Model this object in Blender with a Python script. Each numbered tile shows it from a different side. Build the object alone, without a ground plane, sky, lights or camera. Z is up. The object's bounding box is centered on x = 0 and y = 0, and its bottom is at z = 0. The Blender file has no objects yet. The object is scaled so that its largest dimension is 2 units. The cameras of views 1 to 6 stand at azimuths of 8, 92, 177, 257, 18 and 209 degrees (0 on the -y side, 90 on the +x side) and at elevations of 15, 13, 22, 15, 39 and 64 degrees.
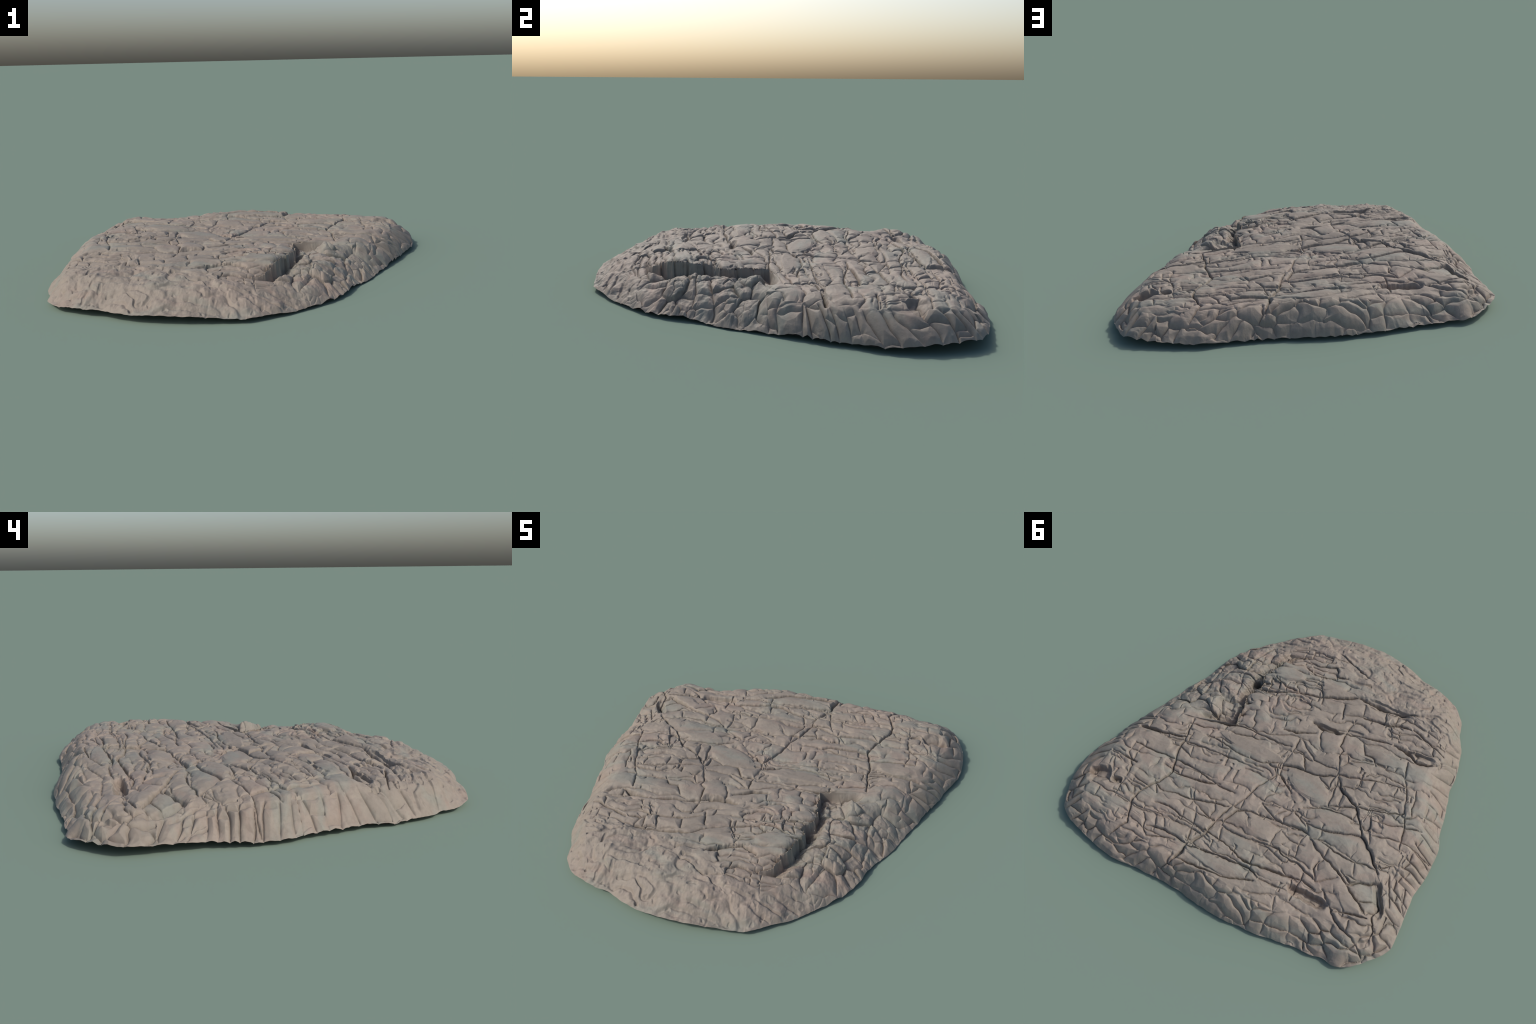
"""A flat slab of weathered, jointed bedrock: a low, broken pavement of bedded
blocks with a snapped ledge, a rubbly flank and a rounded, blocky rim."""
import bpy, math, time
import numpy as np

T0 = time.time()
GRID = 1000                      # vertices along one side of the surface grid
rng = np.random.default_rng(7)

# ------------------------------------------------------------------ helpers
def smooth(a, b, x):
    t = np.clip((x - a) / (b - a), 0, 1)
    return t * t * (3 - 2 * t)

def hash2(ix, iy, seed):
    h = (ix.astype(np.int64) * 374761393 + iy.astype(np.int64) * 668265263 + seed * 974634777) & 0x7fffffff
    h = ((h ^ (h >> 13)) * 1274126177) & 0x7fffffff
    h = ((h ^ (h >> 16)) * 2246822519) & 0x7fffffff
    return (h ^ (h >> 15)) / float(0x7fffffff)

def noise(x, y, seed=0):
    """gradient noise, about -1..1"""
    ix, iy = np.floor(x), np.floor(y)
    fx, fy = x - ix, y - iy
    u = fx ** 3 * (fx * (fx * 6 - 15) + 10)
    v = fy ** 3 * (fy * (fy * 6 - 15) + 10)
    def g(dx, dy):
        a = hash2(ix + dx, iy + dy, seed) * 2 * np.pi
        return np.cos(a) * (fx - dx) + np.sin(a) * (fy - dy)
    return 1.5 * ((g(0, 0) * (1 - u) + g(1, 0) * u) * (1 - v) + (g(0, 1) * (1 - u) + g(1, 1) * u) * v)

def fbm(x, y, octaves=4, seed=0, gain=0.5):
    s, a = 0, 1.0
    for o in range(octaves):
        s = s + a * noise(x * 2 ** o + 17.3 * o, y * 2 ** o - 9.1 * o, seed + o)
        a *= gain
    return s

def voronoi(x, y, seed=0, jitter=0.8):
    """distance to the nearest cell border, to the cell's seed, vector to the seed, two random numbers per cell"""
    ix, iy = np.floor(x), np.floor(y)
    f1 = np.full(x.shape, 9.0); bx = np.zeros_like(x); by = np.zeros_like(x); r1 = np.zeros_like(x); r2 = np.zeros_like(x)
    pts = []
    for dx in (-1, 0, 1):
        for dy in (-1, 0, 1):
            cx, cy = ix + dx, iy + dy
            h1, h2 = hash2(cx, cy, seed), hash2(cx, cy, seed + 51)
            px = dx + .5 + jitter * (h1 - .5) - (x - ix)
            py = dy + .5 + jitter * (h2 - .5) - (y - iy)
            d = px * px + py * py
            m = d < f1
            f1 = np.where(m, d, f1); bx = np.where(m, px, bx); by = np.where(m, py, by)
            r1 = np.where(m, (h1 * 7.13) % 1, r1); r2 = np.where(m, (h2 * 5.71) % 1, r2)
            pts.append((px, py))
    edge = np.full(x.shape, 9.0)
    for px, py in pts:
        vx, vy = px - bx, py - by
        l = np.sqrt(vx * vx + vy * vy)
        e = ((px + bx) * vx + (py + by) * vy) / (2 * np.maximum(l, 1e-6))
        edge = np.where(l > 1e-5, np.minimum(edge, e), edge)
    return edge, np.sqrt(f1), bx, by, r1, r2

def courses(p, q, length, width, seed, wander=.38, freq=2.2, lean=.5):
    """bedded rock: wandering bed cracks roughly along p, cut by short cross joints.
    Returns the distance to the nearest bed crack, to the nearest cross joint, and the bed number."""
    i0 = np.floor(q / width)
    dist = np.full(p.shape, 9.0); row = i0 - 2; low = np.zeros_like(q)
    for k in (-2, -1, 0, 1, 2):
        i = i0 + k
        b = width * (i + .45 * (hash2(i, i * 0, seed) - .5) + wander * noise(p * freq / (length * 4) + 31.7 * i, i * 5.3 + .5, seed + 5))
        dist = np.minimum(dist, np.abs(q - b))
        row = np.where(q > b, i, row); low = np.where(q > b, b, low)
    pl = length * (.6 + .9 * hash2(row, row * 0 + 3, seed))
    pp = p / pl + 13.7 * hash2(row, row * 0 + 9, seed) + lean * (hash2(row, row * 0 + 4, seed) - .5) * (q - low) / pl
    k0 = np.floor(pp)
    cross = np.full(p.shape, 9.0)
    for k in (-1, 0, 1):
        c = k0 + k + .5 + .8 * (hash2(k0 + k, row, seed + 17) - .5)
        cross = np.minimum(cross, np.abs(pp - c) * pl)
    return dist, cross, row

def points(text):
    return np.array([[float(v) for v in p.split(',')] for p in text.split()])

def polyline_distance(X, Y, P, reach=9.0):
    """distance to a polyline and the signed side (+ = left of its direction)"""
    best = np.full(X.shape, reach); side = np.zeros_like(X)
    for a, b in zip(P[:-1], P[1:]):
        m = ((X > min(a[0], b[0]) - reach) & (X < max(a[0], b[0]) + reach) &
             (Y > min(a[1], b[1]) - reach) & (Y < max(a[1], b[1]) + reach))
        if not m.any():
            continue
        x, y = X[m], Y[m]
        d = b - a
        t = np.clip(((x - a[0]) * d[0] + (y - a[1]) * d[1]) / (d @ d + 1e-12), 0, 1)
        ex, ey = x - a[0] - t * d[0], y - a[1] - t * d[1]
        l = np.sqrt(ex * ex + ey * ey)
        s = d[0] * ey - d[1] * ex
        k = l < best[m]
        bb = best[m]; bb[k] = l[k]; best[m] = bb
        ss = side[m]; ss[k] = np.sign(s[k]); side[m] = ss
    return best, side

# --------------------------------------------------------------- proportions
# The rim seen from above (x,y,z control points, counter-clockwise from the left).
RIM = points("""-0.965,-0.012,.021 -0.944,-0.125,.027 -0.906,-0.286,.020 -0.906,-0.371,.016
 -0.890,-0.480,.017 -0.870,-0.556,.018 -0.825,-0.637,.018 -0.801,-0.730,.020 -0.728,-0.813,.028
 -0.625,-0.856,.033 -0.493,-0.878,.034 -0.361,-0.931,.035 -0.221,-0.952,.042 -0.038,-0.943,.037
 0.113,-0.921,.026 0.202,-0.902,.020 0.310,-0.824,.018 0.414,-0.738,.010 0.487,-0.657,.013
 0.580,-0.556,.015 0.638,-0.398,.024 0.672,-0.313,.009 0.737,-0.198,.002 0.757,-0.124,.008
 0.811,0.001,.010 0.853,0.113,.021 0.925,0.304,.018 0.983,0.434,.022 0.994,0.532,.030
 0.978,0.665,.041 0.953,0.753,.047 0.922,0.818,.048 0.841,0.867,.042 0.682,0.909,.031
 0.540,0.938,.028 0.402,0.920,.020 0.241,0.915,.020 0.106,0.921,.017 -0.022,0.939,.021
 -0.246,0.936,.017 -0.416,0.916,.026 -0.552,0.889,.023 -0.647,0.891,.020 -0.705,0.874,.026
 -0.765,0.889,.029 -0.830,0.860,.037 -0.893,0.803,.044 -0.953,0.738,.046 -0.988,0.672,.044
 -0.987,0.583,.041 -0.978,0.475,.039 -0.970,0.363,.031 -0.998,0.181,.019 -0.994,0.087,.020""")

# Heights of the broken pavement (x,y,z), a gently warped plateau.
PAVEMENT = points("""-.04,.11,.150 -.34,0,.170 -.30,-.13,.168 -.25,-.27,.164 -.64,-.26,.172 -.67,-.15,.174
 -.37,.37,.157 -.73,.34,.150 -.80,.66,.140 -.78,.50,.128 -.65,.51,.148 -.48,.44,.158 -.20,.52,.157 -.21,.40,.154
 .04,.33,.155 .16,.69,.148 .20,.77,.152 -.15,.80,.160 -.40,.80,.138 .51,.18,.157 .49,.38,.142 .56,.55,.157 .34,.56,.158
 .33,-.03,.157 .80,.48,.155 -.23,-.67,.148 .03,-.77,.138 -.23,-.51,.166 -.04,-.43,.166 -.48,-.40,.163 -.48,-.50,.155
 -.60,.66,.130 -.80,-.50,.148 -.60,-.70,.145 -.85,0,.150 -.85,.25,.142 .70,.25,.150 .40,.80,.152 .75,.75,.150
 .30,-.25,.164 .29,-.40,.178 .27,-.49,.178 .08,-.54,.169 .20,-.64,.126 -.45,-.80,.128 .45,-.05,.148 -.75,.04,.168
 -.02,-.07,.174 .26,.10,.164""")

# How far in from the rim the shoulder lies, by compass angle (degrees, metres).
SHOULDER = points("""-180,.15 -165,.16 -150,.16 -137,.18 -120,.22 -105,.24 -90,.23 -70,.24 -50,.22 -30,.19 -10,.18 10,.18
 30,.19 45,.20 58,.15 75,.12 90,.12 110,.125 130,.17 145,.20 165,.17 180,.15""")

# ------------------------------------------------- joints and bedding cracks
# (openness 1 hairline .. 4 gaping, control points)
CROSS_JOINTS = [
    (3, '0.54,0.05 0.53,0.12 0.52,0.18 0.52,0.26 0.50,0.32 0.48,0.39 0.50,0.45 0.57,0.58 0.57,0.65 0.53,0.76 0.59,0.85'),
    (2, '0.22,0.86 0.20,0.80 0.19,0.71 0.13,0.60 0.12,0.53 0.08,0.41 0.04,0.33 0.02,0.25 -0.04,0.14 -0.05,0.12 -0.04,0.06 -0.05,-0.01 -0.05,-0.12'),
    (2, '0.68,0.53 0.69,0.46 0.75,0.40 0.75,0.33'),
    (1, '0.76,0.54 0.79,0.49 0.80,0.44'),
    (2, '0.67,0.66 0.68,0.59 0.68,0.55'),
    (1, '0.25,0.51 0.22,0.56 0.21,0.62 0.19,0.71'),
    (1, '0.30,0.48 0.21,0.51 0.12,0.54'),
    (1, '0.36,0.65 0.34,0.69'),
    (2, '0.48,0.67 0.45,0.70 0.44,0.74 0.40,0.77'),
    (1, '0.34,0.42 0.31,0.47'),
    (4, '0.21,0.83 0.185,0.77 0.19,0.71'),
    (4, '0.175,0.70 0.16,0.67 0.13,0.61'),
    (1, '-0.20,0.51 -0.20,0.44 -0.21,0.40'),
    (2, '-0.21,0.28 -0.26,0.30 -0.32,0.33'),
    (2, '-0.47,0.47 -0.46,0.52 -0.49,0.56 -0.50,0.57 -0.57,0.52 -0.59,0.50'),
    (2, '-0.26,-0.28 -0.27,-0.18 -0.30,-0.16 -0.29,-0.13 -0.34,-0.02 -0.36,0.06 -0.37,0.17'),
    (3, '-0.35,0.00 -0.40,0.06 -0.51,0.11 -0.55,0.16 -0.61,0.24 -0.68,0.29 -0.72,0.34 -0.76,0.38'),
    (1, '-0.59,0.09 -0.62,0.16 -0.64,0.22 -0.66,0.28'),
    (2, '-0.64,-0.27 -0.67,-0.16 -0.71,-0.10 -0.75,0.02 -0.78,0.09 -0.81,0.22'),
    (3, '-0.80,0.46 -0.85,0.53 -0.83,0.60 -0.87,0.65 -0.87,0.70'),
    (2, '-0.43,0.72 -0.43,0.64 -0.43,0.56'),
    (2, '-0.81,0.34 -0.85,0.41 -0.89,0.50'),
    (1, '-0.91,0.37 -0.96,0.48'),
    (3, '-0.60,0.90 -0.58,0.85'),
    (2, '-0.04,-0.42 0.01,-0.49'),
    (2, '-0.20,-0.35 -0.17,-0.44'),
    (2, '-0.38,-0.26 -0.41,-0.20 -0.47,-0.20 -0.49,-0.16'),
    (1, '-0.16,0.04 -0.11,-0.05 -0.06,-0.05'),
    (3, '-0.05,0.12 -0.11,0.16 -0.16,0.19'),
    (1, '-0.25,0.04 -0.35,0.08'),
    (2, '-0.27,-0.37 -0.26,-0.28'),
    (1, '-0.46,-0.45 -0.50,-0.36'),
]
BEDS_BACK = [
    (3, '0.52,0.17 0.64,0.20 0.73,0.21 0.79,0.22'),
    (2, '0.43,0.10 0.36,0.10 0.29,0.11 0.20,0.12 0.09,0.11'),
    (2, '0.50,0.31 0.38,0.31 0.21,0.34 0.11,0.34'),
    (3, '0.49,0.38 0.41,0.38 0.28,0.36 0.21,0.33'),
    (3, '0.79,0.44 0.72,0.43 0.68,0.43'),
    (2, '0.75,0.33 0.66,0.33 0.49,0.31'),
    (2, '0.51,0.19 0.42,0.18 0.31,0.17 0.15,0.16 0.04,0.15'),
    (2, '0.53,0.49 0.46,0.51 0.39,0.49 0.30,0.48 0.20,0.45 0.10,0.42'),
    (2, '0.66,0.65 0.57,0.65 0.48,0.65 0.39,0.63 0.36,0.65'),
    (2, '0.46,0.59 0.38,0.57 0.30,0.59 0.21,0.60 0.13,0.60 0.06,0.61 -0.02,0.62 -0.09,0.65'),
    (3, '-0.09,0.65 -0.17,0.65 -0.27,0.63 -0.38,0.61 -0.44,0.60 -0.52,0.61'),
    (2, '0.43,0.72 0.33,0.70 0.24,0.70 0.20,0.71'),
    (2, '0.40,0.77 0.33,0.74 0.26,0.72'),
    (3, '0.19,0.72 0.09,0.70 0.00,0.69 -0.10,0.68 -0.17,0.67 -0.23,0.70'),
    (3, '0.19,0.80 0.11,0.80 0.00,0.79 -0.08,0.78 -0.22,0.72'),
    (2, '0.08,0.53 0.08,0.50 0.05,0.42 -0.02,0.39 -0.14,0.37'),
    (1, '0.08,0.53 0.00,0.54 -0.12,0.53 -0.21,0.52'),
    (2, '-0.10,0.53 -0.18,0.52 -0.25,0.51 -0.29,0.53 -0.37,0.53 -0.47,0.56 -0.50,0.57'),
    (1, '-0.22,0.41 -0.28,0.44 -0.36,0.43'),
    (3, '-0.05,0.32 -0.13,0.36 -0.20,0.37 -0.31,0.35 -0.37,0.37'),
    (2, '-0.31,0.31 -0.36,0.31 -0.44,0.30 -0.52,0.27 -0.61,0.24'),
    (2, '-0.40,0.37 -0.46,0.37 -0.54,0.39 -0.62,0.39 -0.69,0.37 -0.74,0.37'),
    (3, '-0.38,0.38 -0.43,0.42 -0.48,0.44 -0.57,0.47 -0.64,0.51 -0.73,0.56 -0.80,0.60'),
    (2, '-0.24,0.70 -0.33,0.69 -0.39,0.68'),
]
BEDS_LEFT = [
    (2, '-0.59,0.46 -0.66,0.49 -0.70,0.46'),
    (2, '-0.26,0.24 -0.34,0.20 -0.44,0.18 -0.54,0.18'),
    (2, '-0.37,0.17 -0.51,0.11 -0.67,0.06 -0.75,0.02'),
    (2, '-0.61,0.14 -0.70,0.12 -0.78,0.09 -0.87,0.06'),
    (2, '-0.65,0.22 -0.75,0.18 -0.83,0.17 -0.92,0.17 -0.98,0.17'),
    (2, '-0.73,0.34 -0.77,0.35 -0.82,0.29'),
    (3, '-0.65,0.51 -0.70,0.47 -0.79,0.43'),
    (2, '-0.74,0.56 -0.79,0.53 -0.82,0.52'),
    (3, '-0.64,0.67 -0.71,0.64 -0.81,0.62'),
    (3, '-0.55,0.59 -0.62,0.65 -0.64,0.67 -0.72,0.72 -0.79,0.74 -0.85,0.77 -0.89,0.81'),
    (1, '-0.36,-0.12 -0.49,-0.17 -0.64,-0.18'),
    (2, '-0.34,-0.02 -0.47,-0.05 -0.58,-0.09 -0.69,-0.11'),
    (4, '-0.53,-0.33 -0.62,-0.33 -0.68,-0.30 -0.74,-0.31 -0.78,-0.34'),
    (3, '-0.58,-0.48 -0.64,-0.46 -0.73,-0.43 -0.80,-0.41'),
    (3, '-0.28,-0.41 -0.38,-0.43 -0.45,-0.44 -0.51,-0.47 -0.57,-0.47'),
    (3, '-0.26,-0.27 -0.33,-0.29 -0.42,-0.31 -0.50,-0.33'),
    (4, '-0.23,-0.52 -0.31,-0.52 -0.39,-0.52 -0.48,-0.54 -0.59,-0.58'),
]
BEDS_FRONT = [
    (2, '0.33,-0.02 0.26,-0.04 0.12,-0.04 0.06,-0.04 -0.03,-0.05'),
    (2, '0.14,0.11 0.08,0.11 -0.03,0.06'),
    (1, '-0.06,-0.12 -0.18,-0.04 -0.32,-0.04'),
    (2, '-0.05,0.12 -0.04,0.07 -0.11,0.04 -0.16,0.04 -0.25,0.03 -0.33,-0.01'),
    (3, '0.32,-0.29 0.19,-0.33 0.09,-0.38 0.02,-0.40 -0.04,-0.42 -0.15,-0.47 -0.23,-0.52'),
    (4, '-0.07,-0.25 -0.13,-0.24 -0.21,-0.25 -0.26,-0.27'),
    (3, '0.06,-0.13 -0.01,-0.14 -0.11,-0.19'),
    (3, '0.14,-0.56 0.06,-0.53 -0.01,-0.55 -0.11,-0.60'),
    (3, '0.02,-0.77 -0.07,-0.73 -0.16,-0.69 -0.22,-0.67'),
    (2, '0.08,-0.71 0.00,-0.71 -0.05,-0.72'),
    (3, '0.26,-0.41 0.18,-0.37 0.09,-0.38'),
]
BEDS = BEDS_BACK + BEDS_LEFT + BEDS_FRONT

# slabs that stay whole: centre, half length, half width, bearing in degrees
WHOLE_SLABS = [(-.22, .11, .12, .065, -15), (-.45, .24, .12, .045, -8), (-.15, .45, .11, .05, -5),
               (.15, .05, .18, .03, 0), (-.5, -.22, .15, .035, 8), (-.12, -.47, .1, .035, 15),
               (-.7, .59, .09, .04, -35), (.65, .26, .09, .04, 0), (0, .74, .16, .028, -3),
               (.2, -.46, .09, .04, 10), (-.12, -.8, .09, .05, 40)]
# the snapped edge of the upper beds; everything to its right has broken away
LEDGE = points('0.56,0.04 0.44,0.01 0.335,-0.025 0.345,-0.12 0.352,-0.21 0.345,-0.27 0.315,-0.30 0.30,-0.34 0.31,-0.38 0.305,-0.43 0.295,-0.49 0.25,-0.54 0.23,-0.60 0.16,-0.64')
# hollows: centre, half length, half width, bearing, depth
HOLLOWS = [(-.495, .662, .11, .028, 2, .048), (-.825, .50, .08, .024, -60, .034), (.335, -.33, .035, .028, 0, .045), (.43, -.10, .055, .10, 10, .026), (.815, .585, .062, .048, 20, .046), (.715, .575, .028, .018, 20, .035),
           (-.17, -.245, .07, .018, 0, .02), (-.68, -.33, .09, .02, 8, .022), (-.40, -.535, .12, .015, 3, .015),
           (.73, .215, .06, .012, 5, .015), (-.86, .73, .03, .02, 40, .02), (-.30, -.30, .05, .01, 10, .01)]

# ------------------------------------------------------------------ the grid
g = np.linspace(-1, 1, GRID)
A, Bq = np.meshgrid(g, g, indexing='ij')
big = np.abs(A) >= np.abs(Bq)
with np.errstate(divide='ignore', invalid='ignore'):
    phi = np.where(big, np.pi / 4 * np.nan_to_num(Bq / A), np.pi / 2 - np.pi / 4 * np.nan_to_num(A / Bq))
rad = np.where(big, A, Bq)
phi = np.where(rad < 0, phi + np.pi, phi); rad = np.abs(rad)
phi = (phi + np.pi) % (2 * np.pi) - np.pi

def rim_curve(M=2880):
    th = np.arctan2(RIM[:, 1], RIM[:, 0]); o = np.argsort(th)
    t = np.linspace(-np.pi, np.pi, M, endpoint=False)
    th = th[o]; th = np.concatenate([th - 2 * np.pi, th, th + 2 * np.pi])
    out = []
    for v in (np.hypot(RIM[:, 0], RIM[:, 1]), RIM[:, 2]):
        v = np.interp(t, th, np.tile(v[o], 3))
        k = np.hanning(27); k /= k.sum()
        out.append(np.convolve(np.tile(v, 3), k, 'same')[M:2 * M])
    return t, out[0], out[1]
RT, RR, RZ = rim_curve()
# the rim is chipped and fluted
chip = fbm(np.cos(RT) * 9, np.sin(RT) * 9, 3, 3) * .004
RR = RR + chip + .0005
drip = fbm(np.cos(RT) * 14, np.sin(RT) * 14, 3, 31) * .004 - .010 * np.clip(noise(np.cos(RT) * 30, np.sin(RT) * 30, 40) - .45, 0, 1)
RZ = np.maximum(RZ + drip, 0)
def around(v, p): return np.interp(p, np.append(RT, np.pi), np.append(v, v[0]))
R = around(RR, phi)
X = rad * R * np.cos(phi); Y = rad * R * np.sin(phi)

# distance from the rim, on a coarse copy of the grid
st = 6
ci = np.unique(np.append(np.arange(0, GRID, st), GRID - 1))
xc, yc = X[np.ix_(ci, ci)], Y[np.ix_(ci, ci)]
rimx, rimy = RR * np.cos(RT), RR * np.sin(RT)
rx, ry = rimx[::6], rimy[::6]
dc = np.sqrt(((xc[..., None] - rx) ** 2 + (yc[..., None] - ry) ** 2).min(-1))
def upsample(v):
    f = np.arange(GRID)
    tmp = np.stack([np.interp(f, ci, v[i]) for i in range(len(ci))])
    return np.stack([np.interp(f, ci, tmp[:, j]) for j in range(GRID)], 1)
DR = upsample(dc)
DR = np.minimum(DR, (1 - rad) * R * 1.0)
zr = around(RZ, phi)

# plateau through its control heights (thin-plate spline)
def thin_plate(P, x, y, soften=.004):
    def U(r2): return np.where(r2 > 1e-12, .5 * r2 * np.log(np.maximum(r2, 1e-12)), 0)
    n = len(P); K = U(((P[:, None, :2] - P[None, :, :2]) ** 2).sum(-1)) + soften * np.eye(n)
    Q = np.c_[np.ones(n), P[:, :2]]
    W = np.linalg.solve(np.block([[K, Q], [Q.T, np.zeros((3, 3))]]), np.r_[P[:, 2], 0, 0, 0])
    s = W[n] + W[n + 1] * x + W[n + 2] * y
    for w, p in zip(W[:n], P):
        s = s + w * U((x - p[0]) ** 2 + (y - p[1]) ** 2)
    return s
plateau = upsample(thin_plate(PAVEMENT, xc, yc))
width = np.interp(np.degrees(phi), SHOULDER[:, 0], SHOULDER[:, 1])
width = width * (1 + .22 * noise(X * 4, Y * 4, 77))
t = np.clip(DR / width, 0, 1)
profile = 1 - (1 - t) ** 1.75
base = zr + (plateau - zr) * profile

# --------------------------------------------------------- bedding direction
# q(x,y): a polynomial whose level lines follow the traced beds
def poly(x, y): return [x, y, x * x, x * y, y * y, x ** 3, x * x * y, x * y * y, y ** 3]
def poly_grad(x, y):
    o, z = np.ones_like(x), np.zeros_like(x)
    return ([o, z, 2 * x, y, z, 3 * x * x, 2 * x * y, y * y, z], [z, o, z, x, 2 * y, z, x * x, 2 * x * y, 3 * y * y])
rows, rhs = [], []
for _, s in BEDS:
    P = points(s)
    for a, b in zip(P[:-1], P[1:]):
        m, d = (a + b) / 2, b - a
        gx, gy = poly_grad(m[0], m[1])
        rows.append(np.array(gx) * d[0] * 4 + np.array(gy) * d[1] * 4); rhs.append(0)
for a in np.linspace(-.9, .9, 7):
    for b in np.linspace(-.9, .9, 7):
        gx, gy = poly_grad(a, b)
        rows.append(.25 * np.array(gy, float)); rhs.append(.25)
        rows.append(.06 * np.array(gx, float)); rhs.append(0)
coef = np.linalg.lstsq(np.array(rows, float), np.array(rhs, float), rcond=None)[0]
BEDQ = sum(c * v for c, v in zip(coef, poly(X, Y)))
warpx, warpy = fbm(X * 5, Y * 5, 3, 11), fbm(X * 5, Y * 5, 3, 12)
BQ = BEDQ + .016 * warpy + .007 * fbm(X * 14, Y * 14, 3, 19)
BP = X + .25 * BEDQ + .03 * warpx + .011 * fbm(X * 16, Y * 16, 2, 20)

# arc length round the rim
arc = np.concatenate([[0], np.cumsum(np.hypot(np.diff(rimx), np.diff(rimy)))])
ARC = around(arc, phi)

# ------------------------------------------------------------------- regions
n1 = noise(X * 2.3, Y * 2.3, 5)
row_q = np.floor(BEDQ / .045)
jag = .045 * (hash2(row_q, row_q * 0, 71) - .5) + .012 * noise(X * 16, Y * 16, 72) + .007 * fbm(X * 45, Y * 45, 2, 74)
dl, sl = polyline_distance(X + jag, Y + .3 * jag, LEDGE)
broken = np.where(sl > 0, 1.0, 0.0)                       # right of the ledge
gone = broken * (X > .1) * (Y < .08)
ledge_fade = smooth(-.70, -.60, Y) * (1 - smooth(.48, .58, X) * smooth(-.08, .03, Y))
flank_mask = gone * ledge_fade * smooth(-.74, -.60, Y + .3 * (X < .25) * (.25 - X))
worn = smooth(-.54, -.64, Y + .10 * n1 + .05 * fbm(X * 9, Y * 9, 3, 6) + .30 * (X + .2) * (X > -.2) - .12 * smooth(-.3, -.8, X)) * smooth(.40, .15, X)
worn = np.maximum(worn, smooth(.14, .07, DR) * smooth(-.5, -.66, Y) * smooth(.6, .3, X))
rim_blocks = smooth(.15, .09, DR + .05 * n1) * (1 - worn) * (1 - flank_mask * ledge_fade)
pave = 1 - np.maximum(np.maximum(worn, rim_blocks), flank_mask * ledge_fade)

# ---------------------------------------------------------------- the cracks
# (openness: depth, half width)
OPEN = {1: (.006, .0022), 2: (.011, .0027), 3: (.018, .0042), 4: (.026, .0085)}     # depth, half width
wob = .0045
Xw = X + wob * fbm(X * 22, Y * 22, 3, 60); Yw = Y + wob * fbm(X * 22, Y * 22, 3, 61)
crack = np.full(X.shape, .2)       # distance to any crack
groove = np.zeros_like(X)
step = np.zeros_like(X)
fX, fY, fXw, fYw = X.ravel(), Y.ravel(), Xw.ravel(), Yw.ravel()
fcrack, fgroove, fstep = crack.ravel(), groove.ravel(), step.ravel()
for k, (cls, s) in enumerate(CROSS_JOINTS + BEDS):
    P = points(s); dep, hw = OPEN[cls]; far = .09
    near = np.nonzero((fXw > P[:, 0].min() - far) & (fXw < P[:, 0].max() + far) & (fYw > P[:, 1].min() - far) & (fYw < P[:, 1].max() + far))[0]
    x, y = fX[near], fY[near]
    d, side = polyline_distance(fXw[near], fYw[near], P, far)
    # taper towards both ends, and vary the opening along the crack
    end = np.minimum(np.hypot(x - P[0, 0], y - P[0, 1]), np.hypot(x - P[-1, 0], y - P[-1, 1]))
    vary = np.clip(.8 + .8 * noise(x * 10, y * 10, 200 + k), .2, 1.7) * np.clip(end / .03, .5, 1)
    gr = dep * vary * np.exp(-(d / (hw * (.55 + .45 * vary))) ** 1.5)
    fgroove[near] = np.maximum(fgroove[near], gr)
    fcrack[near] = np.minimum(fcrack[near], d)
    amp = rng.uniform(-.0025, .0025) * (cls if cls > 2 else .6)
    fstep[near] += np.where(d < far, side * amp * np.exp(-(d / .03)) * np.clip(end / .05, 0, 1), 0)

whole = np.zeros_like(X)
for cx, cy, a, b, ang in WHOLE_SLABS:
    c, s_ = math.cos(math.radians(ang)), math.sin(math.radians(ang))
    u, v = ((X - cx) * c + (Y - cy) * s_) / a, (-(X - cx) * s_ + (Y - cy) * c) / b
    whole = np.maximum(whole, smooth(1.25, .85, np.sqrt(u * u + v * v)))

shatter = smooth(.12, .4, fbm(X * 2.6 + 3, Y * 2.6, 2, 88) + .45 * np.exp(-((X - .1) ** 2 + (Y + .3) ** 2) / .07)
                 + .35 * smooth(-.72, -.85, X) - .5 * whole)

def add_cells(d, mask, dep, hw, seed, patchy=.8):
    """a generated set of cracks, only where mask > 0; some stretches are closed"""
    global groove, crack
    fine = np.clip(.6 + patchy * noise(X * 7 + 40, Y * 7, seed), .0, 1.4) * mask
    groove = np.maximum(groove, dep * fine * np.exp(-(np.maximum(d, 0) / hw) ** 1.4))
    crack = np.minimum(crack, np.where(mask > .05, d + .03 * (1 - np.clip(fine * 2.2, 0, 1)), .2))
room = smooth(.002, .005, crack)
at_ledge = np.where((broken < .5) & (Y > -.68), dl, .2)
crack = np.minimum(crack, at_ledge + .004)
bedA, crossA, rowA = courses(BP, BQ, .20, .050, 1, .45)
bedB, crossB, rowB = courses(BP, BQ, .10, .024, 2, .45)
add_cells(bedA, pave * (1 - whole) * room, .0068, .0019, 301, .9)
add_cells(crossA, pave * (1 - whole) * room, .0055, .0018, 305, 1.5)
add_cells(bedB, pave * shatter * (1 - whole) * room, .005, .0017, 302, 1.4)
add_cells(crossB, pave * shatter * (1 - whole) * room, .004, .0016, 306, 1.8)
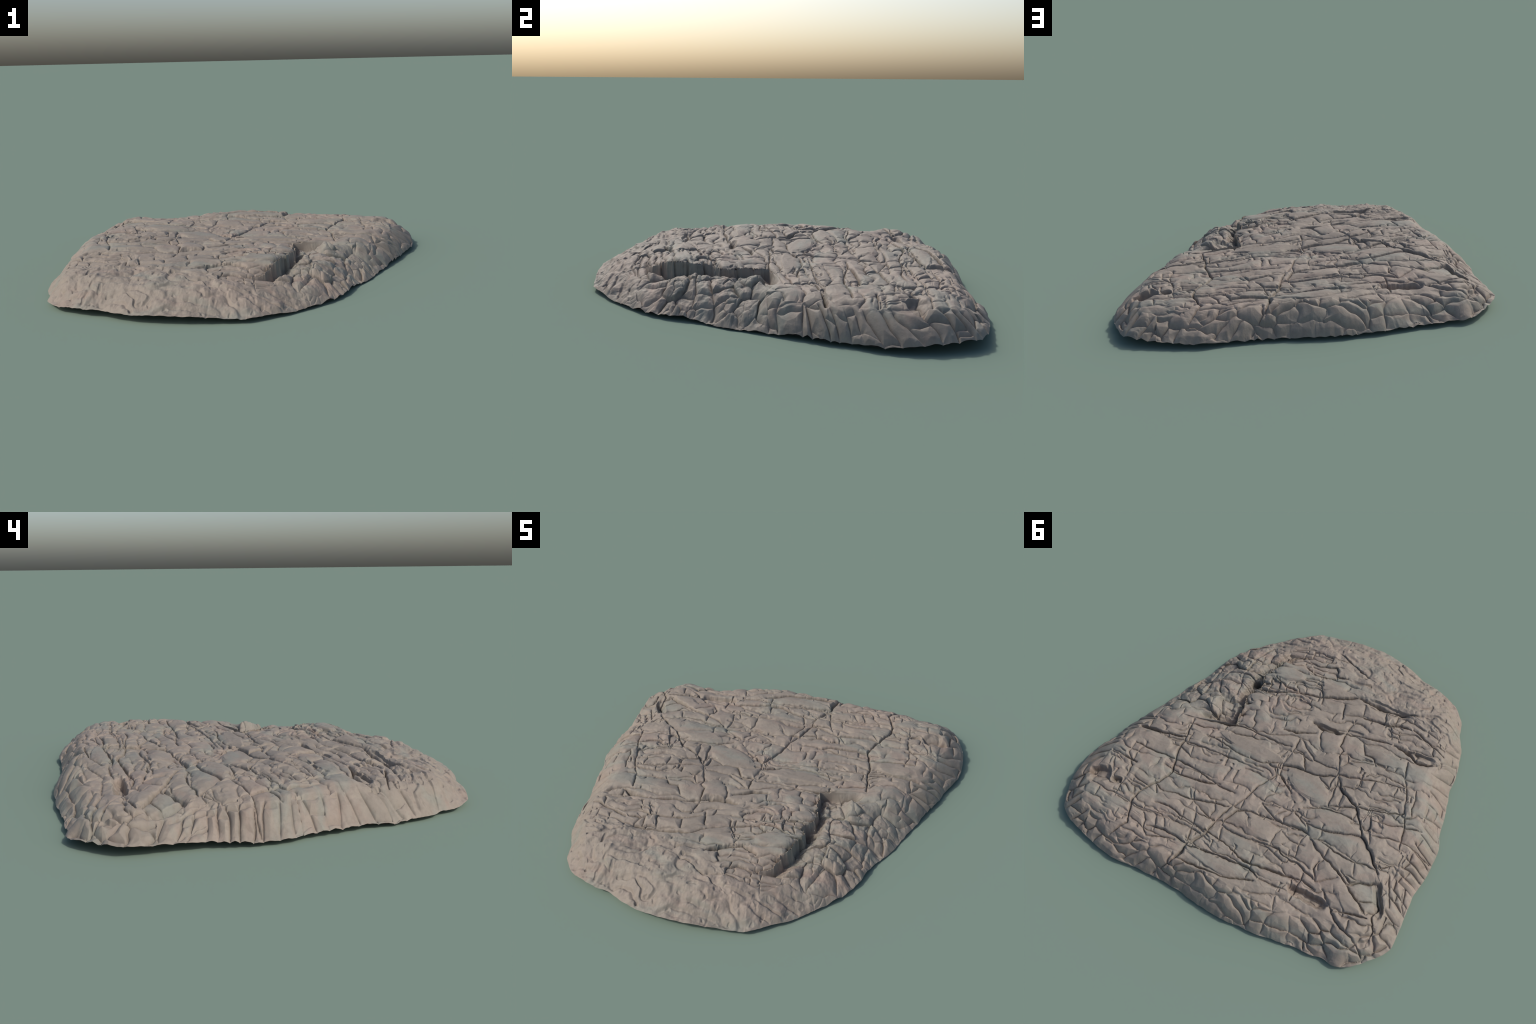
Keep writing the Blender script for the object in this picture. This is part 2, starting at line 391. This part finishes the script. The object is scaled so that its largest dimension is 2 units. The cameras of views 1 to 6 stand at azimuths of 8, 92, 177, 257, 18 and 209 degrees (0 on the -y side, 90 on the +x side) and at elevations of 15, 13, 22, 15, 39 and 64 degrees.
# blocks down the rim: on the left and right beds crop out as columns across it,
# at the back as rough courses along it
swell = .07 * noise(ARC * 3.1, DR * 2 + .5, 33)
bedL, crossL, rowL = courses(DR + .02 * warpx, ARC + swell + .013 * warpy, .09, .066, 3, .45, 2.0)
eR = voronoi(ARC / .115 + .45 * warpx, DR / .060 + .5 * warpy + .25, 8)[0] * .062
along_back = smooth(.50, .62, Y + .05 * n1) * smooth(.80, .70, X)
bedC = np.where(along_back > .5, eR, bedL); crossC = np.where(along_back > .5, eR, crossL)
add_cells(bedC, rim_blocks, .0048, .0036, 303, 1.1)
add_cells(crossC, rim_blocks, .0045, .0036, 304, 1.2)
# the beds gape where they were snapped off
snap = np.where((broken < .5) & (Y < 0), np.exp(-(dl / .03) ** 2), 0) * ledge_fade
groove = np.maximum(groove, snap * .030 * np.exp(-(np.abs(BEDQ / .045 - np.round(BEDQ / .045)) * .045 / .0045) ** 1.4))
# rubble: tilted facets, two sizes
eD, fD, dxD, dyD, aD, bD = voronoi(X / .050 + .35 * warpx, Y / .042 + .35 * warpy, 4)
eE, fE, dxE, dyE, aE, bE = voronoi(X / .105 + .3 * warpx, Y / .085 + .3 * warpy, 6)

# ------------------------------------------- blocks: connected bits of surface
def label_blocks(solid):
    n = solid.size
    lab = np.where(solid.ravel(), np.arange(n), -1).reshape(solid.shape)
    BIG = n + 1
    for _ in range(60):
        l = np.where(lab < 0, BIG, lab)
        m = l.copy()
        m[1:] = np.minimum(m[1:], l[:-1]); m[:-1] = np.minimum(m[:-1], l[1:])
        m[:, 1:] = np.minimum(m[:, 1:], l[:, :-1]); m[:, :-1] = np.minimum(m[:, :-1], l[:, 1:])
        m = np.where(solid, m, BIG)
        # hook roots, then pointer jumping
        flat = np.arange(n + 2)
        old = l.ravel()[solid.ravel()]; new = m.ravel()[solid.ravel()]
        np.minimum.at(flat, old, new)
        for _ in range(4):
            flat = flat[flat]
        nxt = np.where(solid, flat[np.where(solid, m, 0)], -1)
        if (nxt == lab).all():
            break
        lab = nxt
    return lab
solid = crack > .0030
lab = label_blocks(solid)
u, inv, cnt = np.unique(lab, return_inverse=True, return_counts=True)
inv = inv.reshape(lab.shape)
keep = (cnt >= 60) & (u >= 0)
remap = np.full(len(u), -1); remap[keep] = np.arange(keep.sum())
blk = remap[inv]
for _ in range(40):                                       # grow to the middle of the cracks
    hole = blk < 0
    if not hole.any():
        break
    nb = blk.copy()
    for ax in (0, 1):
        for sh in (1, -1):
            r = np.roll(blk, sh, ax)
            nb = np.where((nb < 0) & (r >= 0), r, nb)
    blk = nb
blk = np.maximum(blk, 0)
NB = int(blk.max()) + 1
size = np.bincount(blk.ravel(), minlength=NB)
mx = np.bincount(blk.ravel(), X.ravel(), NB) / np.maximum(size, 1)
my = np.bincount(blk.ravel(), Y.ravel(), NB) / np.maximum(size, 1)
lift = rng.uniform(-1, 1, NB) * .0060 * np.clip(1.3 - size / 9000, .3, 1)
tx, ty = rng.uniform(-1, 1, NB) * .05, rng.uniform(-1, 1, NB) * .10
soft = np.clip(crack / .004, 0, 1)
shift = lift[blk] + np.clip(tx[blk] * (X - mx[blk]) + ty[blk] * (Y - my[blk]), -.007, .007)

# ----------------------------------------------------------------- the relief
edge_keep = smooth(-.004, .022, DR)
# every block is a low pillow, rounded off towards its cracks
pillow = .0045 * (1 - np.exp(-crack / .005)) + .0125 * (1 - np.exp(-crack / .026))
relief = (pillow - .0075) * (1 - .65 * worn) * edge_keep
relief = relief + rim_blocks * (.004 + .008 * smooth(.3, -.3, noise(ARC * 4, DR * 6, 35))) * (np.sqrt(np.clip(np.minimum(bedC, crossC) / .035, 0, 1)) - .6) * smooth(-.01, .03, DR)
relief = relief + shift * (1 - worn) * (1 - flank_mask) * edge_keep
relief = relief + step * edge_keep
relief = relief - groove * (1 - .5 * worn) * smooth(-.015, .02, DR)
# the snapped edge is rounded and chipped
chipped = np.where((broken < .5) & (Y < .02) & (X > .1), np.exp(-dl / .014), 0) * ledge_fade
relief = relief - .016 * chipped * np.clip(.6 + noise(X * 20, Y * 20, 93), .1, 1.4)
z = base + relief

# broken flank: the upper beds are gone, leaving a trough and a rubbly bank
batter = .008 + .030 * smooth(.36, .44, X) + .012 * hash2(row_q, row_q * 0 + 2, 77)
drop = gone * ledge_fade * smooth(0, 1, dl / batter)
bank = zr + (.150 - zr) * (1 - (1 - np.clip(DR / .24, 0, 1)) ** 1.65)
bank = np.minimum(bank, .148 + .03 * np.clip(Y + .1, -.6, 0))
trough = .050 * np.exp(-(dl / .052) ** 2) * ledge_fade
facetE = .022 * (aE - .5) + .34 * ((aE * 3.7 % 1) - .5) * dxE * .105 + .34 * ((bE * 3.3 % 1) - .5) * dyE * .085
facetD = .008 * (bD - .5) + .30 * (aD - .5) * dxD * .05 + .30 * (bD - .5) * dyD * .042
coarse = smooth(-.25, .35, noise(X * 8, Y * 8, 46))
rubble = (facetE + facetD * coarse + .012 * fbm(X * 9, Y * 9, 2, 45) + .018 * (np.sqrt(np.clip(eE / .22, 0, 1)) - .7) + .007 * coarse * (np.sqrt(np.clip(eD / .25, 0, 1)) - .7)
          + .0035 * fbm(X * 24, Y * 24, 3, 44))
calm = 1 - .8 * np.exp(-(dl / .05) ** 2) * smooth(.45, .38, X)
low = np.minimum(bank - trough, base) + rubble * calm * smooth(-.005, .03, DR)
z = z * (1 - flank_mask * drop) + low * flank_mask * drop

for cx, cy, a, b, ang, dep in HOLLOWS:
    c, s_ = math.cos(math.radians(ang)), math.sin(math.radians(ang))
    u_, v_ = ((Xw - cx) * c + (Yw - cy) * s_) / a, (-(Xw - cx) * s_ + (Yw - cy) * c) / b
    r_ = (np.abs(u_) ** 3 + np.abs(v_) ** 3) ** (1 / 3) + .22 * fbm(X * 18, Y * 18, 2, 160)
    z = z - dep * smooth(1.15, .7, r_) * np.clip(.75 - .45 * v_, .2, 1.2)      # steep on the near side, ramped on the far one

# worn front: soft ridges along the slope, small pits
wr = np.abs(noise(X * 6 + .8 * warpx, Y * 15, 73))
z = z + worn * edge_keep * (.012 * fbm(X * 7, Y * 7, 3, 70) + .010 * (smooth(0, .35, wr) - .6) + .0028 * fbm(X * 26, Y * 26, 3, 75))
z = z - worn * edge_keep * .006 * smooth(.35, .7, noise(X * 30, Y * 30, 76))
# lamination along the beds, gentle swells
lam = fbm(BP * 7, BQ * 60, 2, 120) * .0010 * pave
z = z + lam * edge_keep + .0040 * noise(X * 9, Y * 9, 130) * edge_keep
z = z + .0007 * fbm(X * 55, Y * 55, 2, 140) * np.maximum(worn, flank_mask)
# scalloped lower edge: each rim column arches a little and ends in a point at its cracks
z = z + smooth(.03, 0, DR) * (1 - worn) * .011 * (np.clip(bedL / .03, 0, 1) - .45) * (.5 + noise(ARC * 5, ARC * 0, 36))
z = np.maximum(z - .0045 * smooth(0, .03, DR), 0.0)
z = z - z.min()
print('relief done', round(time.time() - T0, 1), 'blocks', NB, 'z', z.min(), z.max())

# ------------------------------------------------------------------ materials
def stone_material():
    m = bpy.data.materials.new('weathered_stone'); m.use_nodes = True
    nt = m.node_tree; N, L = nt.nodes, nt.links
    bsdf = N['Principled BSDF']
    co = N.new('ShaderNodeTexCoord')
    def tex(scale, detail, rough=.55, stretch=None, dist=0):
        n = N.new('ShaderNodeTexNoise'); n.inputs['Scale'].default_value = scale
        n.inputs['Detail'].default_value = detail; n.inputs['Roughness'].default_value = rough
        n.inputs['Distortion'].default_value = dist
        if stretch:
            mp = N.new('ShaderNodeMapping'); mp.inputs['Scale'].default_value = stretch
            mp.inputs['Rotation'].default_value = (0, 0, math.radians(-4))
            L.new(co.outputs['Object'], mp.inputs['Vector']); L.new(mp.outputs['Vector'], n.inputs['Vector'])
        else:
            L.new(co.outputs['Object'], n.inputs['Vector'])
        return n.outputs['Fac']
    def ramp(src, stops):
        r = N.new('ShaderNodeValToRGB'); r.color_ramp.elements.remove(r.color_ramp.elements[1])
        for i, (p, c) in enumerate(stops):
            e = r.color_ramp.elements[0] if i == 0 else r.color_ramp.elements.new(p)
            e.position = p; e.color = (*c, 1) if len(c) == 3 else c
        L.new(src, r.inputs['Fac']); return r.outputs['Color']
    def mix(fac, a, b, mode='MIX'):
        x = N.new('ShaderNodeMix'); x.data_type = 'RGBA'; x.blend_type = mode
        for sock, v in ((x.inputs[0], fac), (x.inputs[6], a), (x.inputs[7], b)):
            if isinstance(v, (int, float)): sock.default_value = v
            elif isinstance(v, tuple): sock.default_value = (*v, 1)
            else: L.new(v, sock)
        return x.outputs[2]
    tan = ramp(tex(2.6, 4, .5, (1, 1.6, 1)), [(.35, (.194, .167, .137)), (.5, (.217, .187, .153)), (.65, (.230, .191, .157))])
    green = ramp(tex(3.4, 5, .6, (.7, 2.2, 1), .6), [(.51, (0, 0, 0)), (.64, (.75, .75, .75))])
    c = mix(green, tan, (.192, .192, .162))
    pink = ramp(tex(5.5, 4, .6, (.8, 1.8, 1), .4), [(.54, (0, 0, 0)), (.70, (.65, .65, .65))])
    c = mix(pink, c, (.222, .170, .138))
    pale = ramp(tex(9, 4, .6, (1, 1.5, 1)), [(.58, (0, 0, 0)), (.75, (.55, .55, .55))])
    c = mix(pale, c, (.262, .238, .192))
    spot = ramp(tex(38, 5, .65), [(.30, (.86, .85, .84)), (.5, (1, 1, 1)), (.75, (1.08, 1.08, 1.07))])
    c = mix(1.0, c, spot, 'MULTIPLY')
    L.new(c, bsdf.inputs['Base Color'])
    bsdf.inputs['Roughness'].default_value = .68
    bsdf.inputs['Specular IOR Level'].default_value = .35
    bump = N.new('ShaderNodeBump'); bump.inputs['Strength'].default_value = .25; bump.inputs['Distance'].default_value = .004
    L.new(tex(140, 6, .6), bump.inputs['Height']); L.new(bump.outputs['Normal'], bsdf.inputs['Normal'])
    return m
STONE = stone_material()

# ----------------------------------------------------------------- the object
rock = bpy.data.objects.new('flat_rock', None)
rock.empty_display_size = .2
bpy.context.scene.collection.objects.link(rock)
rock['label'] = 'low flat slab of cracked, weathered grey-brown bedrock'
rock['category'] = 'rock'

verts = np.stack([X, Y, z], -1).reshape(-1, 3)
idx = np.arange(GRID * GRID).reshape(GRID, GRID)
quads = np.stack([idx[:-1, :-1], idx[1:, :-1], idx[1:, 1:], idx[:-1, 1:]], -1).reshape(-1, 4)
fn = np.cross(verts[quads[:, 2]] - verts[quads[:, 0]], verts[quads[:, 3]] - verts[quads[:, 1]])
vn = np.zeros_like(verts)
for k in range(4):
    for a in range(3):
        vn[:, a] += np.bincount(quads[:, k], fn[:, a], len(verts))
vn /= np.maximum(np.linalg.norm(vn, axis=1, keepdims=True), 1e-12)

def surface_piece(name, faces, kind=None):
    used, inv_ = np.unique(faces, return_inverse=True)
    inv_ = inv_.reshape(-1, 4)
    me = bpy.data.meshes.new(name)
    me.vertices.add(len(used)); me.vertices.foreach_set('co', verts[used].ravel())
    me.loops.add(inv_.size); me.loops.foreach_set('vertex_index', inv_.ravel().astype(np.int32))
    me.polygons.add(len(inv_)); me.polygons.foreach_set('loop_start', (np.arange(len(inv_)) * 4).astype(np.int32))
    me.polygons.foreach_set('use_smooth', np.ones(len(inv_), bool))
    me.update(calc_edges=True)
    me.normals_split_custom_set_from_vertices(vn[used])
    me.materials.append(STONE)
    ob = bpy.data.objects.new(name, me); ob.parent = rock
    if kind: ob['kind'] = kind
    bpy.context.scene.collection.objects.link(ob)
    return ob

# share the faces out: named blocks, the worn front, the rubbly flank, the rest
fi = quads[:, 0]
fb, fw, ff = blk.ravel()[fi], worn.ravel()[fi], (flank_mask * drop).ravel()[fi]
group = fb.copy()
group[fw > .5] = -2
group[ff > .5] = -3
count = np.bincount(group[group >= 0], minlength=NB)
order = np.argsort(-count)
named = [b for b in order[:220] if count[b] > 260]
is_named = np.zeros(NB, bool); is_named[named] = True
group[(group >= 0) & ~is_named[np.maximum(group, 0)]] = -4
surface_piece('worn_face', quads[group == -2])
surface_piece('rubble_bank', quads[group == -3], 'stuff')
surface_piece('stone_chips', quads[group == -4], 'stuff')
srt = np.argsort(group, kind='stable'); gs = group[srt]
for b in named:
    lo, hi = np.searchsorted(gs, b), np.searchsorted(gs, b, 'right')
    surface_piece('stone_block', quads[srt[lo:hi]])

# a plain underside closes the slab
M = 360
ring = [(around(RR, a) * .993, a) for a in np.linspace(-np.pi, np.pi, M, endpoint=False)]
uv, uf = [], []
inner = (0, 0, .3, 1, 1)
for k, f in enumerate((1, .97, .9, .6, .3)):
    for r_, a in ring:
        zz = max(around(RZ, a) - .003, .001) * (1 - inner[k]) + .03 * inner[k]
        uv.append((r_ * f * math.cos(a), r_ * f * math.sin(a), zz))
for k in range(4):
    for i in range(M):
        j = (i + 1) % M
        uf.append((k * M + i, (k + 1) * M + i, (k + 1) * M + j, k * M + j))
uf.append(tuple(4 * M + i for i in range(M)))
me = bpy.data.meshes.new('underside'); me.from_pydata(uv, [], uf); me.materials.append(STONE)
ob = bpy.data.objects.new('underside', me); ob.parent = rock
bpy.context.scene.collection.objects.link(ob)
print('built', round(time.time() - T0, 1), 'named', len(named))
